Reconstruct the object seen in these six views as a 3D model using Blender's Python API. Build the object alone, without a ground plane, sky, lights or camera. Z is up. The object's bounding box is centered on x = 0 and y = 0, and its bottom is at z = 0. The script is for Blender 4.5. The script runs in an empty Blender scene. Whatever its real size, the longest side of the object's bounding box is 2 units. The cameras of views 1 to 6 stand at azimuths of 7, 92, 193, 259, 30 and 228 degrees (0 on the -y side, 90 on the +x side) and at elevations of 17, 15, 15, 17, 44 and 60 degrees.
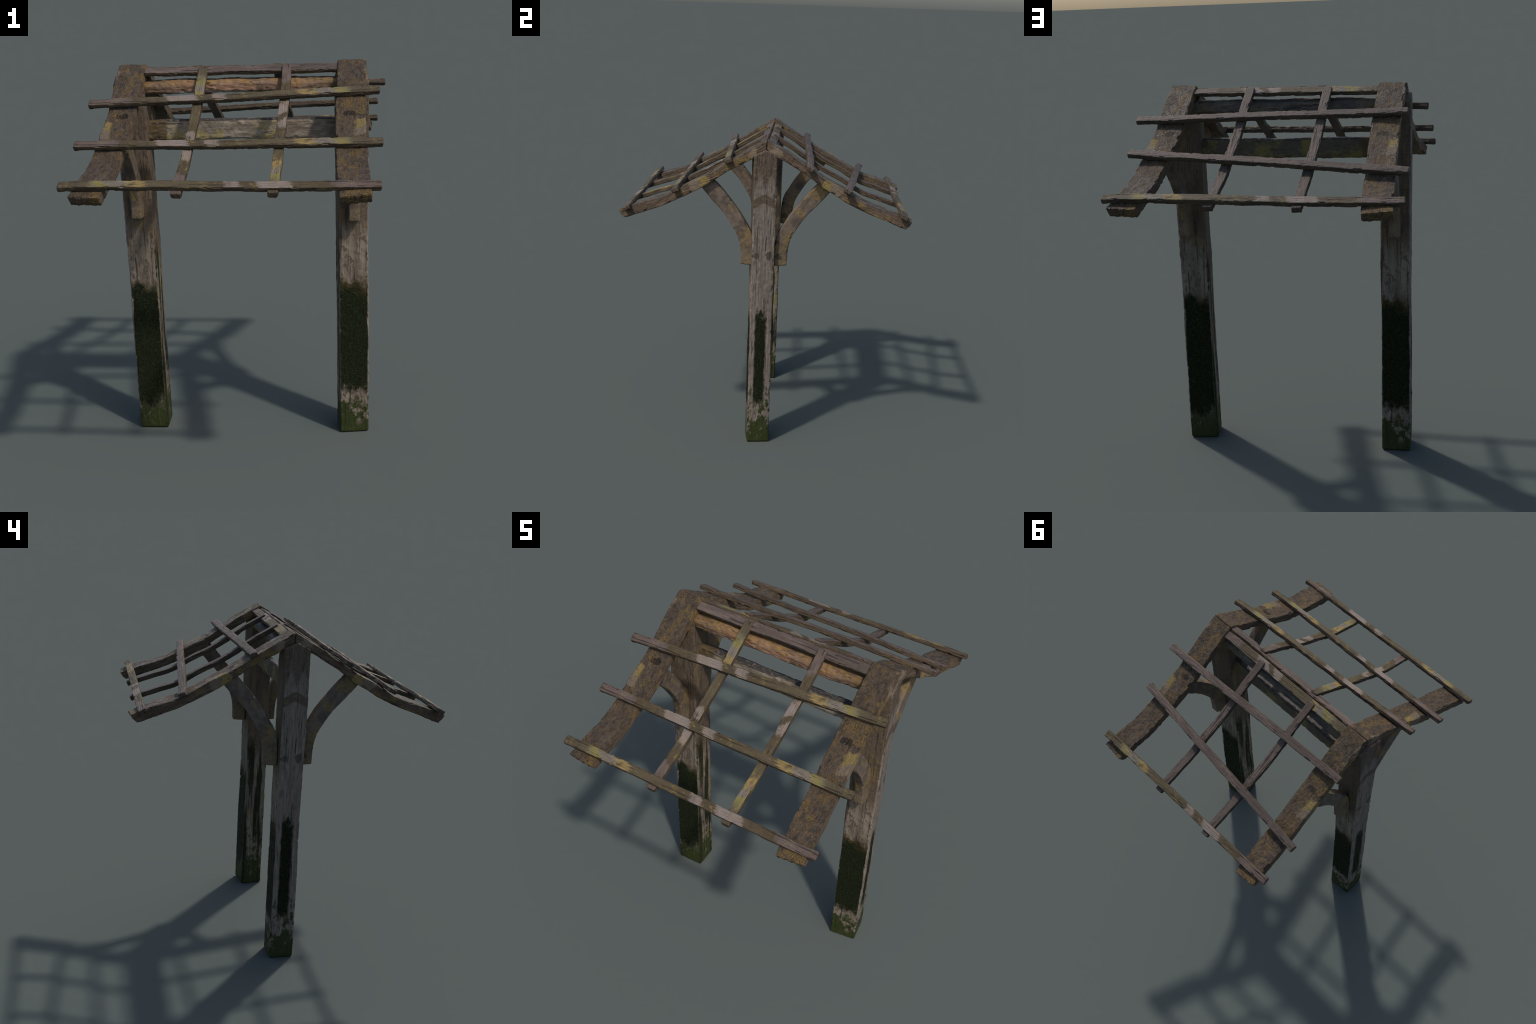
# A weathered timber gate-roof frame: two square posts, four curved braces, four wide
# rafters, four slender rafters, six roofing battens, two ridge battens, a flat ridge
# beam and an upright tie beam.  Every timber is lofted through rounded-rectangle cross
# sections in its own frame (local X along the grain; posts: local Z) and roughened.
import bpy
import numpy as np
from mathutils import Matrix, Vector

# ------------------------------------------------------------------ noise helpers
def _hash(ix, iy, iz, seed):
    h = (ix * 374761393 + iy * 668265263 + iz * 2147483647 + seed * 1274126177) & 0xFFFFFFFF
    h = ((h ^ (h >> 13)) * 1274126177) & 0xFFFFFFFF
    h = ((h ^ (h >> 16)) * 2246822519) & 0xFFFFFFFF
    return (h ^ (h >> 15)) & 0xFFFFFFFF


def noise3(p, seed=0):
    """Gradient noise, about -1..1, for an (n, 3) array."""
    i = np.floor(p).astype(np.int64)
    f = p - i
    u = f * f * f * (f * (f * 6 - 15) + 10)
    res = 0
    for dx in (0, 1):
        wx = u[:, 0] if dx else 1 - u[:, 0]
        for dy in (0, 1):
            wy = u[:, 1] if dy else 1 - u[:, 1]
            for dz in (0, 1):
                wz = u[:, 2] if dz else 1 - u[:, 2]
                h = _hash(i[:, 0] + dx, i[:, 1] + dy, i[:, 2] + dz, seed)
                gx = (h & 1023) / 511.5 - 1
                gy = ((h >> 10) & 1023) / 511.5 - 1
                gz = ((h >> 20) & 1023) / 511.5 - 1
                g = gx * (f[:, 0] - dx) + gy * (f[:, 1] - dy) + gz * (f[:, 2] - dz)
                res = res + wx * wy * wz * g
    return res * 1.5


def fbm(p, seed=0, octaves=3):
    r, a = 0, 1.0
    for k in range(octaves):
        r = r + a * noise3(p * (2.0 ** k), seed + 17 * k)
        a *= 0.5
    return r


def smooth(a, b, x):
    t = np.clip((x - a) / (b - a), 0, 1)
    return t * t * (3 - 2 * t)


def spline(points, s):
    """Catmull-Rom through hand-placed (parameter, value...) rows."""
    pts = np.array(points, float)
    t, v = pts[:, 0], pts[:, 1:]
    m = np.gradient(v, t, axis=0)
    k = np.clip(np.searchsorted(t, s, side='right') - 1, 0, len(t) - 2)
    h = (t[k + 1] - t[k])[:, None]
    x = ((s - t[k]) / (t[k + 1] - t[k]))[:, None]
    return ((2 * x**3 - 3 * x**2 + 1) * v[k] + (x**3 - 2 * x**2 + x) * h * m[k]
            + (-2 * x**3 + 3 * x**2) * v[k + 1] + (x**3 - x**2) * h * m[k + 1])


# ------------------------------------------------------------------ lofting
def outline(hw, hh, r, step):
    """Rounded rectangle: points (y, z) counter-clockwise."""
    r = min(r, hw * 0.98, hh * 0.98)
    pts = []
    nc = max(3, int(np.ceil(1.57 * r / step)))
    nw = max(2, int(np.ceil((2 * hw - 2 * r) / step)))
    nh = max(2, int(np.ceil((2 * hh - 2 * r) / step)))
    for cx, cy, a0, nxt in ((hw - r, hh - r, 0.0, nw), (-hw + r, hh - r, 90.0, nh),
                            (-hw + r, -hh + r, 180.0, nw), (hw - r, -hh + r, 270.0, nh)):
        arc = [(cx + r * np.cos(np.radians(a0 + 90 * k / nc)),
                cy + r * np.sin(np.radians(a0 + 90 * k / nc))) for k in range(nc + 1)]
        pts += arc
        a = arc[-1]
        ang = np.radians(a0 + 90)
        d = np.array((-np.sin(ang), np.cos(ang)))
        length = (2 * hw - 2 * r) if nxt is nw and a0 in (0.0, 180.0) else (2 * hh - 2 * r)
        n = nw if a0 in (0.0, 180.0) else nh
        for k in range(1, n):
            pts.append((a[0] + d[0] * length * k / n, a[1] + d[1] * length * k / n))
    return np.array(pts)


def loft(name, length, hw, hh, r, place, step=0.005, ring_step=None, bevel=0.005,
         rough=None, caps=6):
    """Sweep a rounded rectangle.  place(s, y, z) -> local xyz for s in 0..1 (arrays)."""
    prof = outline(hw, hh, r, ring_step or step)
    m = len(prof)
    n = max(8, int(length / step))
    ss = np.linspace(0, 1, n + 1)
    # softened ends
    d = np.minimum(ss, 1 - ss) * length
    shrink = np.where(d < bevel, np.sqrt(np.clip(1 - (1 - d / bevel) ** 2, 0, 1)), 1.0)
    rows = []
    for k in range(caps):                      # start cap, centre outwards
        rows.append((0.0, (k + 0.02) / caps, True))
    for s, sh in zip(ss, shrink):
        rows.append((s, sh, False))
    for k in reversed(range(caps)):
        rows.append((1.0, (k + 0.02) / caps, True))
    S, Y, Z = [], [], []
    iy = (hw - bevel) / hw
    iz = (hh - bevel) / hh
    for s, f, cap in rows:
        if cap:
            S.append(np.full(m, s)); Y.append(prof[:, 0] * iy * f); Z.append(prof[:, 1] * iz * f)
        else:
            S.append(np.full(m, s))
            Y.append(prof[:, 0] * (iy + (1 - iy) * f)); Z.append(prof[:, 1] * (iz + (1 - iz) * f))
    S, Y, Z = (np.concatenate(a) for a in (S, Y, Z))
    co = place(S, Y, Z)
    nr = len(rows)
    i = np.arange(nr - 1)[:, None] * m
    j = np.arange(m)[None, :]
    j2 = (j + 1) % m
    q = np.stack([i + j, i + j2, i + m + j2, i + m + j], -1).reshape(-1, 4)
    faces = q.tolist()
    faces.append(list(range(m))[::-1])
    faces.append([(nr - 1) * m + k for k in range(m)])
    me = bpy.data.meshes.new(name)
    me.from_pydata(co.tolist(), [], faces)
    me.update()
    # consistent outward normals
    vol = np.einsum('ij,ij->i', co[q[:, 0]], np.cross(co[q[:, 1]], co[q[:, 2]])).sum() + \
          np.einsum('ij,ij->i', co[q[:, 0]], np.cross(co[q[:, 2]], co[q[:, 3]])).sum()
    if vol < 0:
        me.flip_normals()
        me.update()
    if rough is not None:
        nrm = np.empty(len(co) * 3)
        me.vertex_normals.foreach_get('vector', nrm)
        nrm = nrm.reshape(-1, 3)
        # closeness to a long edge of the section, 0..1
        edge = smooth(0.55, 1.0, np.minimum((hw - np.abs(Y)) < 1.2 * r, (hh - np.abs(Z)) < 1.2 * r) * 1.0)
        co2 = rough(co, nrm, edge, S, Y, Z)
        me.vertices.foreach_set('co', co2.reshape(-1))
        me.update()
    me.polygons.foreach_set('use_smooth', np.ones(len(me.polygons), bool))
    me.update()
    return me


def roughness(seed, wav=0.004, lump=0.0018, grain=0.0010, chip=0.006, crack=0.002, axis=0,
              wav_len=7.0, pits=0.0):
    """Warp + lumps + long fibres + chipped edges + splits."""
    def f(co, nrm, edge, S, Y, Z):
        sc = np.ones(3) * wav_len
        warp = np.stack([noise3(co * sc + 31.7 * (k + 1), seed + k) for k in range(3)], 1) * wav
        warp[:, axis] *= 0.3
        lp = fbm(co * 38.0, seed + 5, 2) * lump
        g = np.ones(3) * 140.0
        g[axis] = 9.0
        gr = noise3(co * g + 5.0, seed + 9) * grain
        c1 = np.ones(3) * 42.0
        c1[axis] = 24.0
        ch = np.clip(fbm(co * c1 + 11.0, seed + 21, 2) - 0.22, 0, 1) * chip * 2.2 * edge
        c2 = np.ones(3) * 46.0
        c2[axis] = 3.2
        v = np.abs(noise3(co * c2 + 3.0, seed + 33))
        gate = smooth(0.05, 0.35, noise3(co * 9.0 + 7.0, seed + 41))
        cr = (1 - smooth(0.0, 0.09, v)) * gate * crack
        d = lp + gr - ch - cr
        if pits:
            d = d - np.clip(fbm(co * 75.0, seed + 55, 2) - 0.25, 0, 1) * pits
        return co + warp + nrm * d[:, None]
    return f


# ------------------------------------------------------------------ node helpers
class Nodes:
    def __init__(self, name):
        self.mat = bpy.data.materials.new(name)
        self.mat.use_nodes = True
        self.t = self.mat.node_tree
        self.t.nodes.clear()
        self.out = self.t.nodes.new('ShaderNodeOutputMaterial')
        self.bsdf = self.t.nodes.new('ShaderNodeBsdfPrincipled')
        self.t.links.new(self.bsdf.outputs[0], self.out.inputs[0])
        tc = self.t.nodes.new('ShaderNodeTexCoord')
        self.obj = tc.outputs['Object']
        sn = self.t.nodes.new('ShaderNodeSeparateXYZ')
        self.t.links.new(tc.outputs['Normal'], sn.inputs[0])
        self.nx, self.ny, self.nz = sn.outputs
        sx = self.t.nodes.new('ShaderNodeSeparateXYZ')
        self.t.links.new(self.obj, sx.inputs[0])
        self.x, self.y, self.z = sx.outputs

    def _set(self, sock, v):
        if isinstance(v, bpy.types.NodeSocket):
            self.t.links.new(v, sock)
        elif isinstance(v, (tuple, list)) and len(v) == 3 and sock.type == 'RGBA':
            sock.default_value = (*v, 1)
        else:
            sock.default_value = v

    def math(self, op, a, b=0.0, c=0.0, clamp=False):
        n = self.t.nodes.new('ShaderNodeMath')
        n.operation = op
        n.use_clamp = clamp
        self._set(n.inputs[0], a); self._set(n.inputs[1], b); self._set(n.inputs[2], c)
        return n.outputs[0]

    def add(self, *v):
        r = v[0]
        for k in v[1:]:
            r = self.math('ADD', r, k)
        return r

    def mul(self, *v):
        r = v[0]
        for k in v[1:]:
            r = self.math('MULTIPLY', r, k)
        return r

    def inv(self, a):
        return self.math('SUBTRACT', 1.0, a)

    def step(self, v, a, b):
        """Smooth ramp from 0 at a to 1 at b (a may exceed b)."""
        n = self.t.nodes.new('ShaderNodeMapRange')
        n.interpolation_type = 'SMOOTHSTEP'
        self._set(n.inputs[0], v)
        if a <= b:
            n.inputs[1].default_value, n.inputs[2].default_value = a, b
            n.inputs[3].default_value, n.inputs[4].default_value = 0.0, 1.0
        else:
            n.inputs[1].default_value, n.inputs[2].default_value = b, a
            n.inputs[3].default_value, n.inputs[4].default_value = 1.0, 0.0
        return n.outputs[0]

    def band(self, v, a, b, soft=0.01):
        return self.mul(self.step(v, a - soft, a + soft), self.step(v, b + soft, b - soft))

    def vec(self, scale=(1, 1, 1), offset=(0, 0, 0)):
        n = self.t.nodes.new('ShaderNodeMapping')
        self.t.links.new(self.obj, n.inputs[0])
        n.inputs[1].default_value = offset
        n.inputs[3].default_value = scale
        return n.outputs[0]

    def noise(self, scale=1.0, stretch=(1, 1, 1), offset=(0, 0, 0), detail=4, rough=0.6, dist=0.0):
        n = self.t.nodes.new('ShaderNodeTexNoise')
        self.t.links.new(self.vec(stretch, offset), n.inputs['Vector'])
        n.inputs['Scale'].default_value = scale
        n.inputs['Detail'].default_value = detail
        n.inputs['Roughness'].default_value = rough
        n.inputs['Distortion'].default_value = dist
        return n.outputs[0]

    def voronoi(self, scale, stretch=(1, 1, 1), offset=(0, 0, 0), feature='F1', rnd=1.0):
        n = self.t.nodes.new('ShaderNodeTexVoronoi')
        n.feature = feature
        self.t.links.new(self.vec(stretch, offset), n.inputs['Vector'])
        n.inputs['Scale'].default_value = scale
        n.inputs['Randomness'].default_value = rnd
        return n

    def ramp(self, f, stops, mode='LINEAR'):
        n = self.t.nodes.new('ShaderNodeValToRGB')
        n.color_ramp.interpolation = mode
        e = n.color_ramp.elements
        while len(e) < len(stops):
            e.new(0.5)
        for k, (p, c) in enumerate(stops):
            e[k].position = p
            e[k].color = (*c, 1)
        self._set(n.inputs[0], f)
        return n.outputs[0]

    def mix(self, f, a, b, blend='MIX'):
        n = self.t.nodes.new('ShaderNodeMix')
        n.data_type = 'RGBA'
        n.blend_type = blend
        self._set(n.inputs[0], f)
        self._set(n.inputs[6], a); self._set(n.inputs[7], b)
        return n.outputs[2]

    def scale_value(self, col, v):
        """Multiply a colour by a scalar socket."""
        n = self.t.nodes.new('ShaderNodeVectorMath')
        n.operation = 'SCALE'
        self._set(n.inputs[0], col)
        self._set(n.inputs['Scale'], v)
        return n.outputs[0]

    def finish(self, col, rough, height, strength=0.6, dist=0.01, spec=0.25):
        self._set(self.bsdf.inputs['Base Color'], col)
        self._set(self.bsdf.inputs['Roughness'], rough)
        self._set(self.bsdf.inputs['Specular IOR Level'], spec)
        b = self.t.nodes.new('ShaderNodeBump')
        b.inputs['Strength'].default_value = strength
        b.inputs['Distance'].default_value = dist
        self._set(b.inputs['Height'], height)
        self.t.links.new(b.outputs[0], self.bsdf.inputs['Normal'])
        return self.mat


PURPLE = (0.096, 0.066, 0.053)
OLIVE = (0.066, 0.047, 0.023)
PALE = (0.190, 0.147, 0.118)
OCHRE = (0.225, 0.160, 0.058)
LICHEN = (0.180, 0.140, 0.040)
DARK = (0.028, 0.022, 0.018)


def batten_material(name, length, seed, plain_up=False):
    """One long face patchy with moss, pale and lichen zones, the other plain grey-brown."""
    n = Nodes(name)
    o = (seed * 3.1, seed * 1.7, seed * 0.9)
    grain = n.noise(1.0, (9, 170, 170), o, 5, 0.65)
    broad = n.noise(1.0, (5, 30, 30), o, 3, 0.6)
    blot = n.noise(22.0, (1, 1, 1), o, 5, 0.7)
    fine = n.noise(130.0, (0.6, 1, 1), o, 3, 0.7)
    t = n.add(n.mul(n.x, 1 / length), 0.5)
    wob = n.add(n.mul(n.add(n.noise(14.0, (0.8, 1, 1), o, 4, 0.6), -0.5), 0.11), n.mul(n.y, 0.45), n.mul(n.add(fine, -0.5), 0.035), n.mul(n.add(grain, -0.5), 0.05))
    tt = n.add(t, wob)
    zones = n.ramp(tt, [
        (0.00, PURPLE), (0.135, (0.115, 0.084, 0.072)), (0.155, OLIVE), (0.27, (0.078, 0.058, 0.032)),
        (0.285, PALE), (0.35, (0.200, 0.160, 0.138)), (0.385, (0.175, 0.140, 0.115)), (0.392, OLIVE),
        (0.425, (0.060, 0.045, 0.027)), (0.432, PALE), (0.475, (0.17, 0.138, 0.112)), (0.49, OLIVE),
        (0.60, (0.082, 0.063, 0.033)), (0.72, (0.080, 0.060, 0.034)), (0.745, OCHRE), (0.785, (0.20, 0.145, 0.062)),
        (0.795, (0.140, 0.118, 0.092)), (0.83, (0.155, 0.13, 0.098)), (0.85, (0.185, 0.155, 0.045)),
        (0.90, (0.135, 0.112, 0.060)), (0.925, (0.075, 0.058, 0.031)), (1.0, (0.068, 0.050, 0.030))])
    a = n.mix(n.mul(n.step(blot, 0.56, 0.68), 0.75), zones, LICHEN)
    a = n.mix(n.mul(n.step(blot, 0.44, 0.34), 0.55), a, (0.045, 0.034, 0.020))
    plain = n.mix(n.step(broad, 0.35, 0.68), (0.078, 0.056, 0.045), (0.124, 0.092, 0.077))
    plain = n.mix(n.mul(n.step(n.add(t, wob), 0.60, 0.66), 0.65), plain, (0.070, 0.053, 0.043))
    plain = n.mix(n.mul(n.step(blot, 0.60, 0.72), 0.5), plain, (0.110, 0.082, 0.035))
    side = n.mix(n.step(broad, 0.4, 0.62), (0.055, 0.039, 0.026), (0.090, 0.063, 0.038))
    side = n.mix(n.mul(n.step(blot, 0.53, 0.66), 0.6), side, (0.125, 0.090, 0.030))
    col = plain if plain_up else n.mix(n.step(n.nz, -0.45, -0.55), a, plain)
    col = n.mix(n.step(n.math('ABSOLUTE', n.nz), 0.62, 0.48), col, side)
    crack = n.step(n.noise(1.0, (3.5, 95, 95), (o[0] + 4, 2, 1), 3, 0.5), 0.40, 0.345)
    crack = n.mul(crack, n.step(broad, 0.45, 0.6))
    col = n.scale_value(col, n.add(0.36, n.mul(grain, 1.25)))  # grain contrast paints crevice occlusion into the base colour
    col = n.mix(n.mul(n.step(fine, 0.58, 0.72), 0.35), col, DARK)
    col = n.mix(n.mul(crack, 0.8), col, DARK)
    h = n.add(n.mul(grain, 1.0), n.mul(fine, 0.6), n.mul(blot, 0.6), n.mul(crack, -1.4))
    return n.finish(col, n.add(0.50, n.mul(grain, 0.25)), h, 0.85, 0.007)


def rafter_material(name, length, outer, seed):
    """Top: gritty dirt, dark specks and mustard lichen; sides: worn brown wood with
    lichen and one pale worn patch on the outer edge a little past half way."""
    n = Nodes(name)
    o = (seed * 2.3, seed * 1.1, seed * 0.7)
    grain = n.noise(1.0, (9, 120, 120), o, 5, 0.65)
    soil = n.noise(34.0, (0.8, 1, 1), o, 6, 0.72)
    grit = n.noise(120.0, (0.8, 1, 1), o, 4, 0.75)
    blot = n.noise(9.0, (0.8, 1, 1), o, 5, 0.65)
    spots = n.noise(48.0, (0.9, 1, 1), (o[0] + 9, 1, 4), 4, 0.7)
    top = n.mix(n.step(soil, 0.38, 0.62), (0.060, 0.044, 0.031), (0.125, 0.086, 0.052))
    top = n.mix(n.mul(n.step(grit, 0.54, 0.72), 0.55), top, (0.165, 0.120, 0.080))
    lich = n.mul(n.step(n.add(n.mul(blot, 0.6), n.mul(spots, 0.4)), 0.505, 0.575), n.step(grit, 0.38, 0.56))
    top = n.mix(n.mul(lich, 0.85), top, (0.190, 0.122, 0.036))
    pit = n.mul(n.step(n.noise(62.0, (0.9, 1, 1), (o[0] + 2, 7, 1), 4, 0.7), 0.445, 0.36), n.step(blot, 0.66, 0.44))
    top = n.mix(n.mul(pit, 0.85), top, (0.030, 0.031, 0.033))
    worn = n.mul(n.step(n.noise(8.0, (0.8, 1, 1), (o[0] + 31, 3, 8), 3, 0.6), 0.57, 0.64), 0.55)
    top = n.mix(worn, top, (0.105, 0.074, 0.053))
    side = n.mix(n.step(grain, 0.38, 0.62), (0.088, 0.060, 0.040), (0.142, 0.098, 0.064))
    side = n.mix(n.mul(n.step(blot, 0.54, 0.62), n.step(spots, 0.40, 0.55)), side, (0.190, 0.128, 0.042))
    side = n.mix(n.mul(n.step(spots, 0.42, 0.34), 0.6), side, (0.050, 0.037, 0.028))
    upper = n.step(n.nz, 0.45, 0.60)
    # worn pale patch, sharp-edged, wrapping over the outer edge, yellow on its upper half
    px = n.add(n.x, n.mul(n.add(blot, -0.5), 0.10), n.mul(n.y, 0.55 * outer))
    yo = n.mul(n.y, outer)
    patch = n.mul(n.band(px, -0.055, 0.075, 0.006), n.step(n.add(yo, n.mul(n.add(soil, -0.5), 0.05)), 0.008, 0.028))
    pcol = n.mix(n.band(px, -0.055, 0.005, 0.004), (0.205, 0.155, 0.105), (0.265, 0.195, 0.068))
    pcol = n.mix(n.mul(n.step(soil, 0.56, 0.66), 0.8), pcol, (0.095, 0.070, 0.045))
    col = n.mix(upper, side, top)
    col = n.mix(n.mul(patch, 0.9), col, pcol)
    tip = n.mul(n.step(n.x, -0.36, -0.42), n.step(yo, 0.045, 0.060), n.step(blot, 0.5, 0.56))
    col = n.mix(tip, col, (0.23, 0.175, 0.12))
    # knot scar
    kx = n.add(n.x, 0.115)
    ky = n.add(yo, 0.012)
    dist = n.math('SQRT', n.add(n.mul(kx, kx, 2.4), n.mul(ky, ky, 0.7)))
    ring = n.mul(n.step(n.add(dist, n.mul(n.add(soil, -0.5), 0.06), n.mul(n.add(grit, -0.5), 0.03)), 0.030, 0.016), upper, n.step(grit, 0.62, 0.42))
    col = n.mix(n.mul(ring, 0.75), col, (0.028, 0.026, 0.025))
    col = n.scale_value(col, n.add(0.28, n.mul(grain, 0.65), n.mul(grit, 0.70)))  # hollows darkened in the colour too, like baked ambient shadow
    h = n.add(n.mul(n.add(n.mul(soil, 1.5), n.mul(grit, 0.7)), n.add(0.35, n.mul(upper, 0.65))), n.mul(grain, 0.5), n.mul(ring, -0.8))
    wet = n.mul(upper, n.step(n.noise(1.0, (14, 34, 34), (o[0] + 6, 2, 9), 4, 0.65), 0.50, 0.58))
    return n.finish(col, n.add(0.62, n.mul(wet, -0.36)), h, 1.0, 0.016, spec=n.add(0.22, n.mul(wet, 0.33)))


def brace_material(name):
    n = Nodes(name)
    grain = n.noise(1.0, (10, 90, 90), (3, 1, 2), 5, 0.6)
    blot = n.noise(9.0, (1, 1, 1), (1, 4, 2), 5, 0.65)
    fine = n.noise(70.0, (0.7, 1, 1), (0, 0, 3), 4, 0.7)
    stain = n.noise(14.0, (1, 1, 1), (8, 1, 9), 4, 0.6)
    col = n.mix(n.step(stain, 0.36, 0.62), (0.078, 0.060, 0.048), (0.140, 0.106, 0.080))
    lich = n.mul(n.step(blot, 0.50, 0.60), n.step(fine, 0.36, 0.58))
    col = n.mix(n.mul(lich, 0.85), col, (0.185, 0.125, 0.040))
    col = n.mix(n.mul(n.step(stain, 0.66, 0.74), 0.7), col, (0.050, 0.036, 0.024))
    foot = n.mul(n.step(n.x, -0.19, -0.27), n.step(fine, 0.36, 0.6))
    col = n.mix(n.mul(foot, 0.55), col, (0.185, 0.132, 0.045))
    peg = n.mul(n.step(n.noise(16.0, (1, 1, 1), (5, 5, 1), 3, 0.5), 0.61, 0.65), n.step(n.x, -0.12, -0.18))
    col = n.mix(n.mul(peg, 0.8), col, (0.048, 0.036, 0.020))
    col = n.scale_value(col, n.add(0.55, n.mul(grain, 0.55), n.mul(fine, 0.35)))
    h = n.add(n.mul(grain, 0.6), n.mul(fine, 0.5), n.mul(blot, 0.4))
    return n.finish(col, 0.62, h, 0.45, 0.006)


def ridge_beam_material(name):
    """Flayed orange-brown wood, mustard lichen along the crown, pale torn lower lip."""
    n = Nodes(name)
    grain = n.noise(1.0, (14, 60, 60), (2, 1, 1), 5, 0.65)
    blot = n.noise(7.0, (1, 1.4, 1.4), (4, 1, 2), 5, 0.65)
    fine = n.noise(75.0, (0.6, 1, 1), (0, 0, 3), 4, 0.7)
    mid = n.step(n.math('ABSOLUTE', n.x), 0.38, 0.20)
    col = n.mix(n.step(grain, 0.35, 0.62), (0.100, 0.064, 0.042), (0.175, 0.110, 0.072))
    col = n.mix(n.mul(n.step(blot, 0.42, 0.56), mid), col, (0.235, 0.130, 0.080))
    col = n.mix(n.mul(n.step(n.add(n.z, n.mul(n.add(blot, -0.5), 0.12)), 0.004, 0.024), n.step(fine, 0.4, 0.6)),
                col, (0.190, 0.112, 0.034))
    front = n.step(n.y, -0.02, -0.045)
    col = n.mix(n.mul(n.step(n.add(n.z, n.mul(n.add(fine, -0.5), 0.02)), -0.014, -0.024), front, n.step(blot, 0.45, 0.56)),
                col, (0.30, 0.255, 0.215))
    rear = n.step(n.y, 0.0, 0.03)
    dark = n.mix(n.step(blot, 0.45, 0.6), (0.070, 0.060, 0.052), (0.125, 0.103, 0.070))
    col = n.mix(rear, col, dark)
    notch = n.mul(n.band(n.x, 0.085, 0.125, 0.004), front, n.step(n.z, 0.002, -0.002))
    col = n.mix(n.mul(notch, 0.85), col, (0.085, 0.058, 0.030))
    crack = n.step(n.noise(1.0, (9, 55, 55), (7, 2, 1), 3, 0.5), 0.37, 0.33)
    col = n.mix(n.mul(crack, 0.7), col, DARK)
    ends = n.mul(n.step(n.math('ABSOLUTE', n.x), 0.33, 0.44), n.step(fine, 0.38, 0.55))
    col = n.mix(n.mul(ends, 0.6), col, (0.110, 0.070, 0.026))
    col = n.scale_value(col, n.add(0.45, n.mul(grain, 0.65), n.mul(fine, 0.45)))
    h = n.add(n.mul(grain, 0.8), n.mul(fine, 0.5), n.mul(crack, -1.0))
    return n.finish(col, 0.6, h, 0.7, 0.008)


def tie_beam_material(name):
    """Silver-grey weathered face with sulphur lichen colonies and a dark rotten top."""
    n = Nodes(name)
    grain = n.noise(1.0, (12, 45, 45), (2, 1, 1), 5, 0.65, 0.6)
    blot = n.noise(7.5, (1, 1.1, 1.1), (14, 3, 2), 5, 0.68)
    fine = n.noise(60.0, (0.8, 1, 1), (0, 0, 3), 4, 0.75)
    col = n.mix(n.step(grain, 0.35, 0.65), (0.170, 0.134, 0.099), (0.248, 0.207, 0.160))
    col = n.mix(n.mul(n.step(n.noise(5.0, (1, 1, 1), (3, 9, 1), 3, 0.5), 0.5, 0.6), 0.6), col, (0.185, 0.132, 0.095))
    lich = n.mul(n.step(blot, 0.535, 0.575), n.step(fine, 0.34, 0.5))
    col = n.mix(n.mul(lich, 0.72), col, (0.305, 0.240, 0.080))
    rear = n.step(n.y, -0.005, 0.007)
    back = n.mix(n.step(blot, 0.46, 0.58), (0.090, 0.072, 0.052), (0.180, 0.142, 0.048))
    col = n.mix(rear, col, back)
    crown = n.step(n.add(n.z, n.mul(n.add(fine, -0.5), 0.016)), 0.042, 0.047)
    rot = n.mix(n.step(fine, 0.5, 0.62), (0.040, 0.036, 0.033), (0.120, 0.095, 0.072))
    col = n.mix(crown, col, rot)
    left = n.mul(n.step(n.add(n.x, n.mul(n.add(blot, -0.5), 0.12)), -0.37, -0.385), n.step(fine, 0.36, 0.48))
    col = n.mix(n.mul(left, 0.85), col, (0.085, 0.058, 0.024))
    crack = n.step(n.noise(1.0, (5, 40, 40), (7, 2, 1), 3, 0.5), 0.37, 0.33)
    col = n.mix(n.mul(crack, 0.5), col, DARK)
    col = n.scale_value(col, n.add(0.50, n.mul(grain, 0.55), n.mul(fine, 0.45)))
    h = n.add(n.mul(grain, 0.8), n.mul(fine, 0.5), n.mul(crack, -0.8))
    return n.finish(col, 0.55, h, 0.7, 0.008)


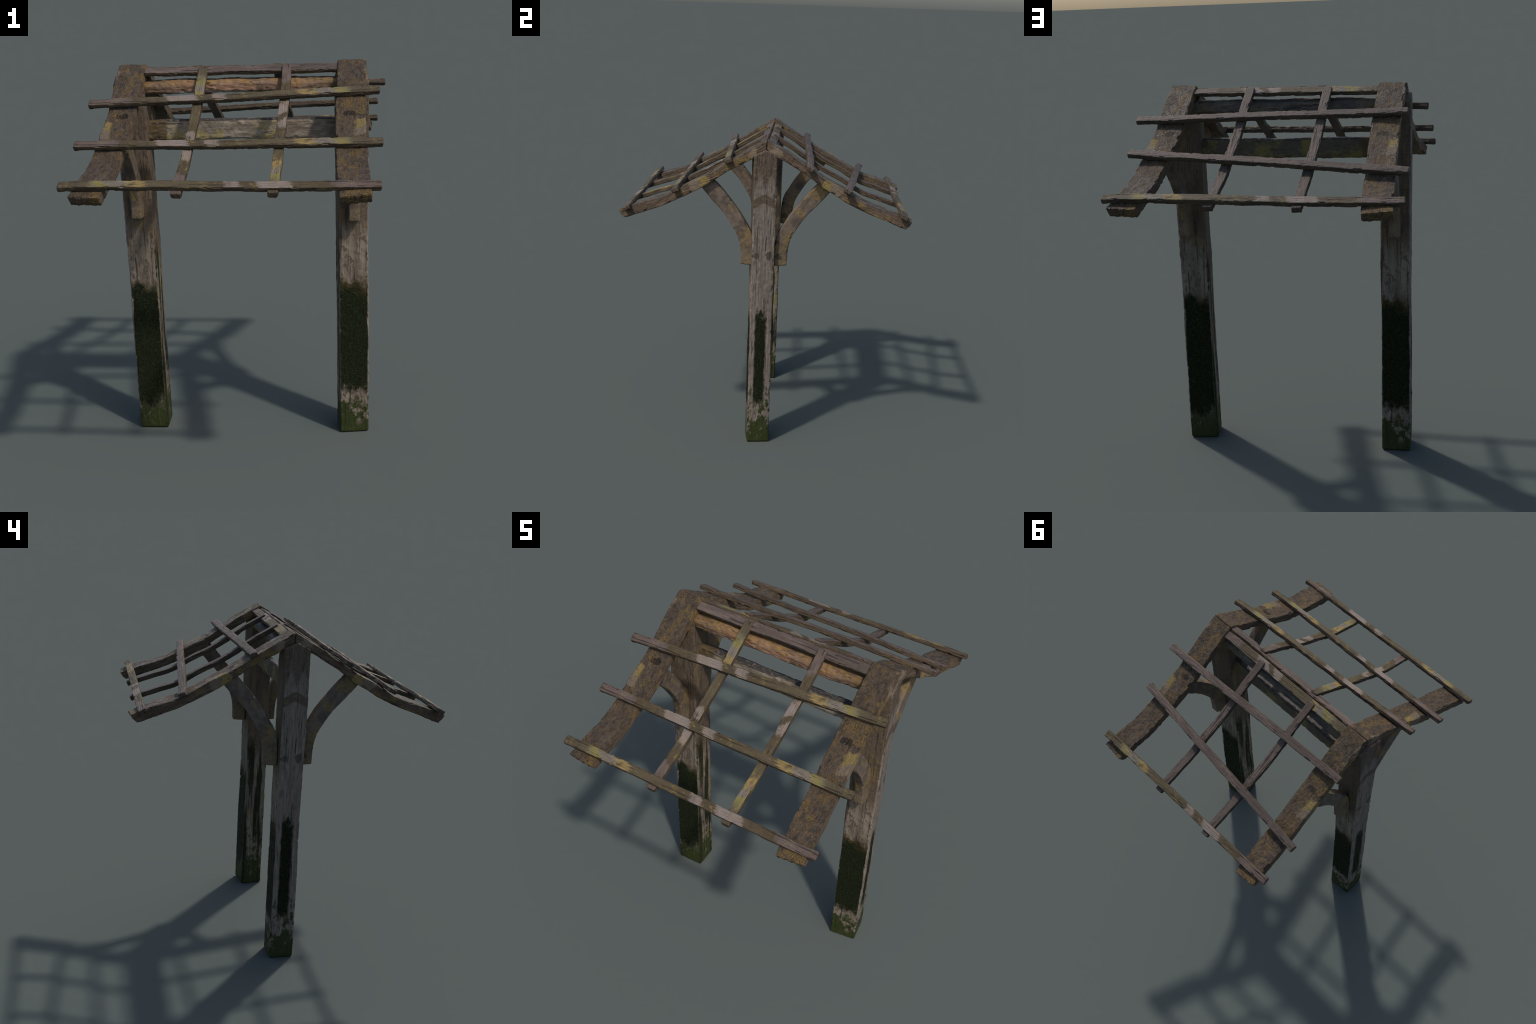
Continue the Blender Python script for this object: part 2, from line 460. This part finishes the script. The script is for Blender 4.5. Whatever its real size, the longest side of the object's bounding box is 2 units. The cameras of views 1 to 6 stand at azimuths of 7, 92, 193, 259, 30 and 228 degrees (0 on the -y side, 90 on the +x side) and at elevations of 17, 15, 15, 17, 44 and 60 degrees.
def post_material(name):
    """Pale weathered wood; brown dirt at the head and under the braces; a coat of dark
    moss on the two roof-side faces, a strip of it on the outer face, streaks on the inner
    face, and green algae at the foot."""
    n = Nodes(name)
    grain = n.noise(1.0, (110, 110, 8), (1, 2, 3), 5, 0.65)
    broad = n.noise(1.0, (22, 22, 4), (4, 2, 3), 4, 0.6)
    blot = n.noise(13.0, (1, 1, 0.7), (6, 2, 1), 5, 0.68)
    fleck = n.noise(42.0, (1, 1, 0.55), (3, 7, 1), 4, 0.65)
    fine = n.noise(110.0, (1, 1, 1), (0, 0, 3), 4, 0.75)
    strands = n.noise(1.0, (130, 130, 90), (5, 1, 2), 3, 0.6, 2.2)
    ax, ay = n.math('ABSOLUTE', n.x), n.math('ABSOLUTE', n.y)
    roofside = n.step(n.math('SUBTRACT', ay, ax), -0.004, 0.004)      # faces +-y
    flank = n.inv(roofside)
    front = n.mul(roofside, n.step(n.y, 0.02, -0.02))
    rear = n.mul(roofside, n.step(n.y, -0.02, 0.02))
    outer = n.mul(flank, n.step(n.x, -0.02, 0.02))
    inner = n.mul(flank, n.step(n.x, 0.02, -0.02))
    zj = n.add(n.z, n.mul(n.add(blot, -0.5), 0.26), n.mul(n.add(fleck, -0.5), 0.10))
    # bare wood
    col = n.mix(n.step(broad, 0.34, 0.66), (0.128, 0.100, 0.074), (0.215, 0.172, 0.130))
    col = n.mix(n.mul(n.step(fleck, 0.535, 0.575), n.step(blot, 0.40, 0.52), 0.85), col, (0.080, 0.061, 0.046))
    grey = n.mix(n.step(grain, 0.4, 0.6), (0.135, 0.113, 0.098), (0.200, 0.164, 0.135))
    col = n.mix(n.mul(outer, 0.6), col, grey)
    split = n.step(n.noise(1.0, (70, 70, 3.2), (9, 4, 1), 4, 0.55), 0.405, 0.35)
    col = n.mix(n.mul(split, 0.8), col, (0.040, 0.030, 0.024))
    bare = n.step(n.noise(1.0, (38, 38, 7), (2, 14, 1), 3, 0.5), 0.655, 0.69)
    col = n.mix(n.mul(bare, 0.6, outer), col, (0.300, 0.195, 0.130))
    # brown dirt: jagged skirt under the rafters, chevron on the outer face, under braces
    spike = n.mul(n.math('PINGPONG', n.add(n.y, 0.07), 0.035), 3.0)
    head = n.step(n.add(n.z, n.mul(n.add(grain, -0.5), 0.28), n.mul(spike, -1.0)), 1.66, 1.72)
    chev = n.band(n.add(n.z, n.mul(n.math('ABSOLUTE', n.add(n.y, 0.003)), 0.55), n.mul(n.add(fleck, -0.5), 0.015)), 1.615, 1.67, 0.004)
    dirt = n.math('MAXIMUM', n.mul(head, 0.95), n.mul(chev, outer))
    under = n.mul(roofside, n.step(n.add(zj, n.mul(n.add(grain, -0.5), 0.2)), 1.10, 1.22))
    dirt = n.math('MAXIMUM', dirt, n.mul(under, 0.9))
    dirt = n.math('MAXIMUM', dirt, n.mul(inner, n.step(n.add(zj, n.mul(broad, 0.2)), 0.98, 1.15), 0.9))
    brown = n.mix(n.step(fine, 0.36, 0.64), (0.066, 0.048, 0.034), (0.120, 0.086, 0.060))
    brown = n.mix(n.mul(roofside, n.step(blot, 0.50, 0.60), 0.6), brown, (0.150, 0.102, 0.034))
    brown = n.mix(n.mul(inner, n.step(broad, 0.52, 0.62), 0.6), brown, (0.155, 0.106, 0.042))
    col = n.mix(dirt, col, brown)
    # peg stains on the outer face
    for py in (-0.043, 0.040):
        dy = n.add(n.y, -py)
        dz = n.add(n.z, -1.275)
        dd = n.add(n.math('SQRT', n.add(n.mul(dy, dy, 1.6), n.mul(dz, dz))), n.mul(n.add(fleck, -0.5), 0.05), n.mul(n.add(blot, -0.5), 0.03))
        col = n.mix(n.mul(n.step(dd, 0.030, 0.020), outer, 0.85), col, (0.055, 0.043, 0.034))
    # moss coat
    edge = n.math('MINIMUM', n.step(n.add(ax, n.mul(n.add(fleck, -0.5), 0.012)), 0.079, 0.073), 1.0)
    coat_f = n.mul(front, n.band(zj, 0.25, 0.87, 0.03), edge)
    coat_r = n.mul(rear, n.band(zj, 0.14, 0.85, 0.05), edge)
    strip = n.mul(outer, n.step(n.add(n.math('ABSOLUTE', n.add(n.y, 0.004)), n.mul(n.add(fleck, -0.5), 0.03)), 0.042, 0.026),
                  n.band(zj, 0.27, 0.90, 0.03))
    runs = n.noise(1.0, (30, 30, 1.6), (12, 3, 5), 3, 0.55)
    streak = n.mul(inner, n.step(runs, 0.47, 0.56), n.step(zj, 1.15, 0.98))
    coat = n.math('MAXIMUM', n.math('MAXIMUM', coat_f, coat_r), n.math('MAXIMUM', strip, n.mul(streak, 0.9)))
    moss = n.mix(n.step(fine, 0.36, 0.66), (0.006, 0.0085, 0.004), (0.021, 0.026, 0.007))
    moss = n.mix(n.mul(n.step(zj, 0.80, 0.86), roofside), moss, (0.060, 0.044, 0.018))
    lum = n.mul(inner, n.inv(n.step(runs, 0.47, 0.56)), n.step(blot, 0.48, 0.56), n.step(zj, 1.0, 0.8))
    col = n.mix(n.mul(lum, 0.6), col, (0.165, 0.128, 0.045))
    col = n.mix(coat, col, moss)
    # green algae
    foot = n.step(n.add(n.z, n.mul(n.add(blot, -0.5), 0.42), n.mul(n.add(fleck, -0.5), 0.22)), 0.205, 0.165)
    creep = n.mul(flank, n.step(zj, 0.52, 0.30), n.step(fleck, 0.535, 0.565))
    algae = n.math('MAXIMUM', foot, creep)
    bald = n.mul(n.step(n.noise(24.0, (1, 1, 0.8), (2, 8, 4), 4, 0.65), 0.56, 0.60), n.band(n.z, 0.06, 0.30, 0.03))
    algae = n.mul(algae, n.inv(n.mul(bald, 0.85)), n.inv(n.mul(coat, 0.8)))
    green = n.mix(n.step(fine, 0.38, 0.66), (0.014, 0.022, 0.002), (0.030, 0.043, 0.004))
    col = n.mix(n.mul(algae, 0.95), col, green)
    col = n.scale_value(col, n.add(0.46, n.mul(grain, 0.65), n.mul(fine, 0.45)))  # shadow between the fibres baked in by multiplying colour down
    wood_h = n.add(n.mul(grain, 0.5), n.mul(broad, 0.8), n.mul(fine, 0.15), n.mul(split, -0.9))
    moss_h = n.add(n.mul(strands, 1.3), n.mul(fine, 0.5))
    h = n.add(n.mul(wood_h, n.inv(coat)), n.mul(moss_h, coat), n.mul(coat, 0.3))
    rough = n.add(0.62, n.mul(coat, n.step(strands, 0.50, 0.62), -0.28))
    spec = n.add(0.25, n.mul(coat, n.add(-0.19, n.mul(n.step(strands, 0.52, 0.64), 0.30))))
    return n.finish(col, rough, h, 0.75, 0.010, spec=spec)


# ------------------------------------------------------------------ assembling
root = bpy.data.objects.new('timber_gate_roof_frame', None)
bpy.context.scene.collection.objects.link(root)
root['label'] = 'old weathered timber gate frame with open gabled roof battens and mossy posts'
root['category'] = 'gate shelter'


def add(name, mesh, matrix, mat=None):
    if mat is not None and not mesh.materials:
        mesh.materials.append(mat)
    ob = bpy.data.objects.new(name, mesh)
    bpy.context.scene.collection.objects.link(ob)
    ob.parent = root
    ob.matrix_world = matrix
    return ob


def frame(origin, xdir, up):
    """Matrix with local X along xdir and local Z as near to up as possible."""
    x = Vector(xdir).normalized()
    y = Vector(up).cross(x).normalized()
    z = x.cross(y)
    m = Matrix((x, y, z)).transposed().to_4x4()
    m.translation = Vector(origin)
    return m


# ---- posts (local Z up, +X is the outer face)
def post_place(S, Y, Z):
    top = 1.945 - 0.50 * np.abs(Z + 0.003) ** 1.0
    x = Y + 0.004 * smooth(0.55, 0.95, S) * (Y > 0)
    z = np.where(S < 0.8, S / 0.8 * 1.55, 1.55 + (S - 0.8) / 0.2 * (top - 1.55))
    return np.stack([x, Z, z], 1)


def post_rough(seed):
    base = roughness(seed, wav=0.004, lump=0.0016, grain=0.0012, chip=0.007, crack=0.0, axis=2, wav_len=3.2)

    def f(co, nrm, edge, S, Y, Z):
        out = base(co, nrm, edge, S, Y, Z)
        # long drying splits on the outer (+X) face and its neighbours
        g = np.abs(noise3(np.stack([co[:, 0] * 14, co[:, 1] * 38, co[:, 2] * 1.7], 1), seed + 3))
        gate = smooth(0.0, 0.3, noise3(co * np.array([5, 5, 2.2]) + 2, seed + 8))
        face = smooth(0.02, 0.06, co[:, 0])
        split = (1 - smooth(0.0, 0.07, g)) * gate * (0.25 + 0.75 * face) * 0.0055
        keep = smooth(0.0, 0.02, co[:, 2])
        out = out - nrm * (split * keep)[:, None]
        out[:, 2] = np.where(co[:, 2] < 0.012, co[:, 2], out[:, 2])
        return out
    return f


post_mesh = loft('post', 1.945, 0.0770, 0.0725, 0.008, post_place, step=0.0062, ring_step=0.0048,
                 bevel=0.004, rough=post_rough(11), caps=8)
post_mat = post_material('weathered_mossy_post_wood')
add('post', post_mesh, Matrix.Translation((0.5425, -0.0125, 0)) @ Matrix.Rotation(np.radians(8.0), 4, 'Z'), post_mat)
add('post', post_mesh, Matrix.Translation((-0.567, -0.0120, 0)) @ Matrix.Rotation(np.radians(182.0), 4, 'Z'))

# ---- wide rafters.  Rows: parameter, run from ridge, height for the top and bottom edge
TOP = [(0.0, 0.000, 2.000), (0.11, 0.100, 1.941), (0.18, 0.165, 1.902), (0.31, 0.288, 1.821), (0.42, 0.386, 1.763),
       (0.53, 0.487, 1.710), (0.60, 0.553, 1.672), (0.68, 0.628, 1.632), (0.79, 0.727, 1.599), (0.90, 0.825, 1.566),
       (1.0, 0.914, 1.533)]
BOT = [(0.0, 0.000, 1.938), (0.11, 0.090, 1.886), (0.18, 0.150, 1.852), (0.31, 0.264, 1.784), (0.42, 0.362, 1.715),
       (0.53, 0.465, 1.654), (0.60, 0.533, 1.621), (0.68, 0.612, 1.586), (0.79, 0.710, 1.547), (0.90, 0.800, 1.514),
       (1.0, 0.877, 1.487)]
CH0 = np.array((0.0, 1.998)); CH1 = np.array((0.920, 1.532))
CHL = float(np.hypot(*(CH1 - CH0)))
EX = (CH1 - CH0) / CHL                       # chord direction in (run, height)
EZ = np.array((-EX[1], EX[0]))
MID = (CH0 + CH1) / 2


def rafter_place(hh, top_rows, bot_rows, sway, outer):
    def f(S, Y, Z):
        t, b = spline(top_rows, S), spline(bot_rows, S)
        k = ((Z / hh) + 1)[:, None] / 2
        p = b * (1 - k) + t * k - MID
        y = Y + spline(sway, S)[:, 0]
        # the eaves end is cut askew, longer on the inner edge
        ragged = np.sin(Y * 190 + 1.0) * 0.45 + np.sin(Y * 410 + Z * 120) * 0.35 + np.sin(Z * 210 + 2.0) * 0.4
        skew = (-outer * (Y / 0.07) * 0.005 + ragged * 0.0035 + 0.002) * smooth(0.80, 1.0, S)
        return np.stack([p @ EX + skew, y, p @ EZ], 1)
    return f


def rafter_matrix(side, x):
    # side -1: front (-y) slope, +1: rear slope; local X runs down the slope
    return frame((x, side * MID[0], MID[1]), (0, side * EX[0], EX[1]), (0, 0, 1))


# local Y of a front rafter points to +x, of a rear one to -x
def rafter_mesh(seed, sway, outer):
    return loft('rafter', 1.03, 0.0695, 0.026, 0.006, rafter_place(0.026, TOP, BOT, sway, outer),
                step=0.0046, ring_step=0.0043, bevel=0.010,
                rough=roughness(seed, wav=0.005, lump=0.0016, grain=0.0010, chip=0.013, crack=0.0018, pits=0.0036), caps=8)


SWAY_A = [(0.0, -0.004), (0.35, -0.006), (0.7, 0.008), (1.0, 0.026)]
SWAY_B = [(0.0, 0.0), (0.4, 0.006), (0.7, -0.008), (1.0, -0.032)]
ra, rb = rafter_mesh(71, SWAY_A, 1), rafter_mesh(93, SWAY_B, -1)
ra.materials.append(rafter_material('gritty_rafter_wood', 1.0, 1.0, 1))
rb.materials.append(rafter_material('gritty_lichened_rafter_wood', 1.0, -1.0, 5))
add('rafter', ra, rafter_matrix(-1, 0.551))
add('rafter', rb, rafter_matrix(-1, -0.557))
add('rafter', ra, rafter_matrix(1, -0.556))
add('rafter', rb, rafter_matrix(1, 0.543))

# ---- slender rafters, lying in the same curved plane
def slender_place(hh):
    def f(S, Y, Z):
        c = spline([(s, r, h) for s, r, h in TOP], 0.030 + S * 0.945)
        d = spline([(s, r, h) for s, r, h in TOP], np.clip(0.030 + S * 0.945 + 0.01, 0, 1)) - \
            spline([(s, r, h) for s, r, h in TOP], np.clip(0.030 + S * 0.945 - 0.01, 0, 1))
        d /= np.linalg.norm(d, axis=1)[:, None]
        nn = np.stack([-d[:, 1], d[:, 0]], 1)
        p = c + nn * (Z - 0.012)[:, None] - MID
        return np.stack([p @ EX, Y + 0.002 * np.sin(S * 7), p @ EZ], 1)
    return f


slender = loft('slender_rafter', 0.98, 0.0225, 0.0145, 0.0035, slender_place(0.014), step=0.004, ring_step=0.0035,
               bevel=0.004, rough=roughness(131, wav=0.0028, lump=0.0012, grain=0.0010, chip=0.008, crack=0.002), caps=5)


slender.materials.append(batten_material('patchy_slender_rafter_wood', 0.97, 3))
flip_face = Matrix.Rotation(np.pi, 4, 'X')

slender_turned = loft('slender_rafter', 0.98, 0.0225, 0.0145, 0.0035, slender_place(0.014), step=0.004, ring_step=0.0035,
                      bevel=0.004, rough=roughness(177, wav=0.0028, lump=0.0012, grain=0.0010, chip=0.008, crack=0.002), caps=5)
slender_turned.materials.append(batten_material('patchy_slender_rafter_wood_turned', -0.97, 3))
slender_plain = loft('slender_rafter', 0.98, 0.0225, 0.0145, 0.0035, slender_place(0.014), step=0.004, ring_step=0.0035,
                     bevel=0.004, rough=roughness(211, wav=0.0028, lump=0.0012, grain=0.0010, chip=0.008, crack=0.002), caps=5)
slender_plain.materials.append(batten_material('plain_slender_rafter_wood', 0.97, 7, plain_up=True))
add('slender_rafter', slender_turned, rafter_matrix(-1, -0.1895))
add('slender_rafter', slender, rafter_matrix(-1, 0.229))
add('slender_rafter', slender_plain, rafter_matrix(1, 0.1755))
add('slender_rafter', slender_plain, rafter_matrix(1, -0.2275))

# ---- roofing battens: one timber used six times, turned about and flipped over
BL = 1.40


def batten_place(S, Y, Z):
    return np.stack([(S - 0.5) * BL, Y + 0.003 * np.sin(S * 6.0), Z + 0.002 * np.sin(S * 9.0 + 1)], 1)


batten = loft('batten', BL, 0.0228, 0.0130, 0.004, batten_place, step=0.0042, ring_step=0.0034, bevel=0.005,
              rough=roughness(301, wav=0.0028, lump=0.0012, grain=0.0010, chip=0.008, crack=0.0025), caps=5)
batten_mat = batten_material('patchy_batten_wood', BL, 1)
batten.materials.append(batten_mat)
# (purple end, lichen end, plain face up?)
BATTENS = [((-0.712, -0.299, 1.841), (0.682, -0.229, 1.876), False),
           ((-0.721, -0.559, 1.689), (0.695, -0.552, 1.687), False),
           ((0.686, -0.850, 1.559), (-0.713, -0.862, 1.571), False),
           ((0.715, 0.271, 1.851), (-0.655, 0.235, 1.876), True),
           ((0.678, 0.505, 1.720), (-0.695, 0.631, 1.657), True),
           ((-0.698, 0.844, 1.564), (0.680, 0.860, 1.570), False)]
for a, b, plain in BATTENS:
    a, b = Vector(a), Vector(b)
    side = 1 if a.y > 0 else -1
    m = frame((a + b) / 2, b - a, (0, side * 0.45, 0.89))
    m = m @ Matrix.Diagonal((((b - a).length) / BL, 1, 1, 1))
    if plain:
        m = m @ flip_face
    add('batten', batten, m)

# ---- ridge battens, one each side of the crest
RL = 0.985
ridge_batten = loft('ridge_batten', RL, 0.0255, 0.0120, 0.004,
                    lambda S, Y, Z: np.stack([(S - 0.5) * RL, Y, Z], 1), step=0.0042, ring_step=0.0034, bevel=0.003,
                    rough=roughness(401, wav=0.004, lump=0.0012, grain=0.0010, chip=0.010, crack=0.0025), caps=5)
ridge_batten.materials.append(batten_material('patchy_ridge_batten_wood', RL, 2))
add('ridge_batten', ridge_batten, frame((0.002, -0.0265, 1.9600), (1, 0, 0), (0, -0.45, 0.89)) @ flip_face)
add('ridge_batten', ridge_batten, frame((0.002, 0.0265, 1.9605), (-1, 0, 0), (0, 0.45, 0.89)))

# ---- ridge beam (laid flat, rounded crown) and tie beam (on edge)
BEAM = 1.02


def ridge_beam_place(S, Y, Z):
    crown = np.where(Z > 0, 1.0, 0.92)
    rag = 0.010 * (np.sin(S * 23) * 0.5 + np.sin(S * 41 + 1) * 0.5) * smooth(0.2, 0.8, -Z / 0.032)
    z = Z * crown + 0.004 * np.sin(S * 3.1) - 0.006 * (Y / 0.062) ** 2
    return np.stack([(S - 0.5) * BEAM, Y * (1 + rag) , z], 1)


ridge_beam = loft('ridge_beam', BEAM, 0.062, 0.032, 0.022, ridge_beam_place, step=0.0055, ring_step=0.005, bevel=0.004,
                  rough=roughness(501, wav=0.006, lump=0.003, grain=0.0015, chip=0.004, crack=0.003), caps=6)
ridge_beam.materials.append(ridge_beam_material('flayed_ridge_beam_wood'))
add('ridge_beam', ridge_beam, Matrix.Translation((-0.012, -0.011, 1.884)))

tie_beam = loft('tie_beam', BEAM, 0.025, 0.053, 0.015,
                lambda S, Y, Z: np.stack([(S - 0.5) * BEAM, Y, Z + 0.003 * np.sin(S * 5)], 1),
                step=0.0055, ring_step=0.005, bevel=0.004,
                rough=roughness(601, wav=0.006, lump=0.0022, grain=0.0010, chip=0.004, crack=0.0025), caps=6)
tie_beam.materials.append(tie_beam_material('lichened_tie_beam_wood'))
add('tie_beam', tie_beam, Matrix.Translation((-0.012, -0.013, 1.665)))

# ---- curved braces: rows of parameter, run, height for the hollow and the back edge
HOLLOW = [(0.0, 0.146, 1.207), (0.15, 0.147, 1.290), (0.30, 0.162, 1.365), (0.45, 0.198, 1.442), (0.60, 0.250, 1.522),
          (0.80, 0.333, 1.612), (1.0, 0.424, 1.716)]
BACK = [(0.0, 0.062, 1.202), (0.15, 0.064, 1.315), (0.30, 0.082, 1.405), (0.45, 0.118, 1.476), (0.60, 0.170, 1.556),
        (0.80, 0.245, 1.652), (1.0, 0.345, 1.762)]
B0 = np.array((0.104, 1.204)); B1 = np.array((0.385, 1.739))
BX = (B1 - B0) / np.hypot(*(B1 - B0))
BZ = np.array((-BX[1], BX[0]))
BM = (B0 + B1) / 2


def brace_place(S, Y, Z):
    t, b = spline(BACK, S), spline(HOLLOW, S)
    k = ((Z / 0.035) + 1)[:, None] / 2
    p = b * (1 - k) + t * k - BM
    return np.stack([p @ BX, Y, p @ BZ], 1)


brace = loft('brace', 0.62, 0.0265, 0.035, 0.005, brace_place, step=0.005, ring_step=0.0045, bevel=0.003,
             rough=roughness(701, wav=0.004, lump=0.0012, grain=0.0006, chip=0.005, crack=0.001), caps=6)
brace.materials.append(brace_material('lichened_brace_wood'))
for side, x, dz in ((-1, 0.556, 0.0), (1, 0.545, 0.0), (-1, -0.561, 0.018), (1, -0.571, 0.018)):
    add('brace', brace, frame((x, side * BM[0], BM[1] + dz), (0, side * BX[0], BX[1]), (0, 0, 1)))
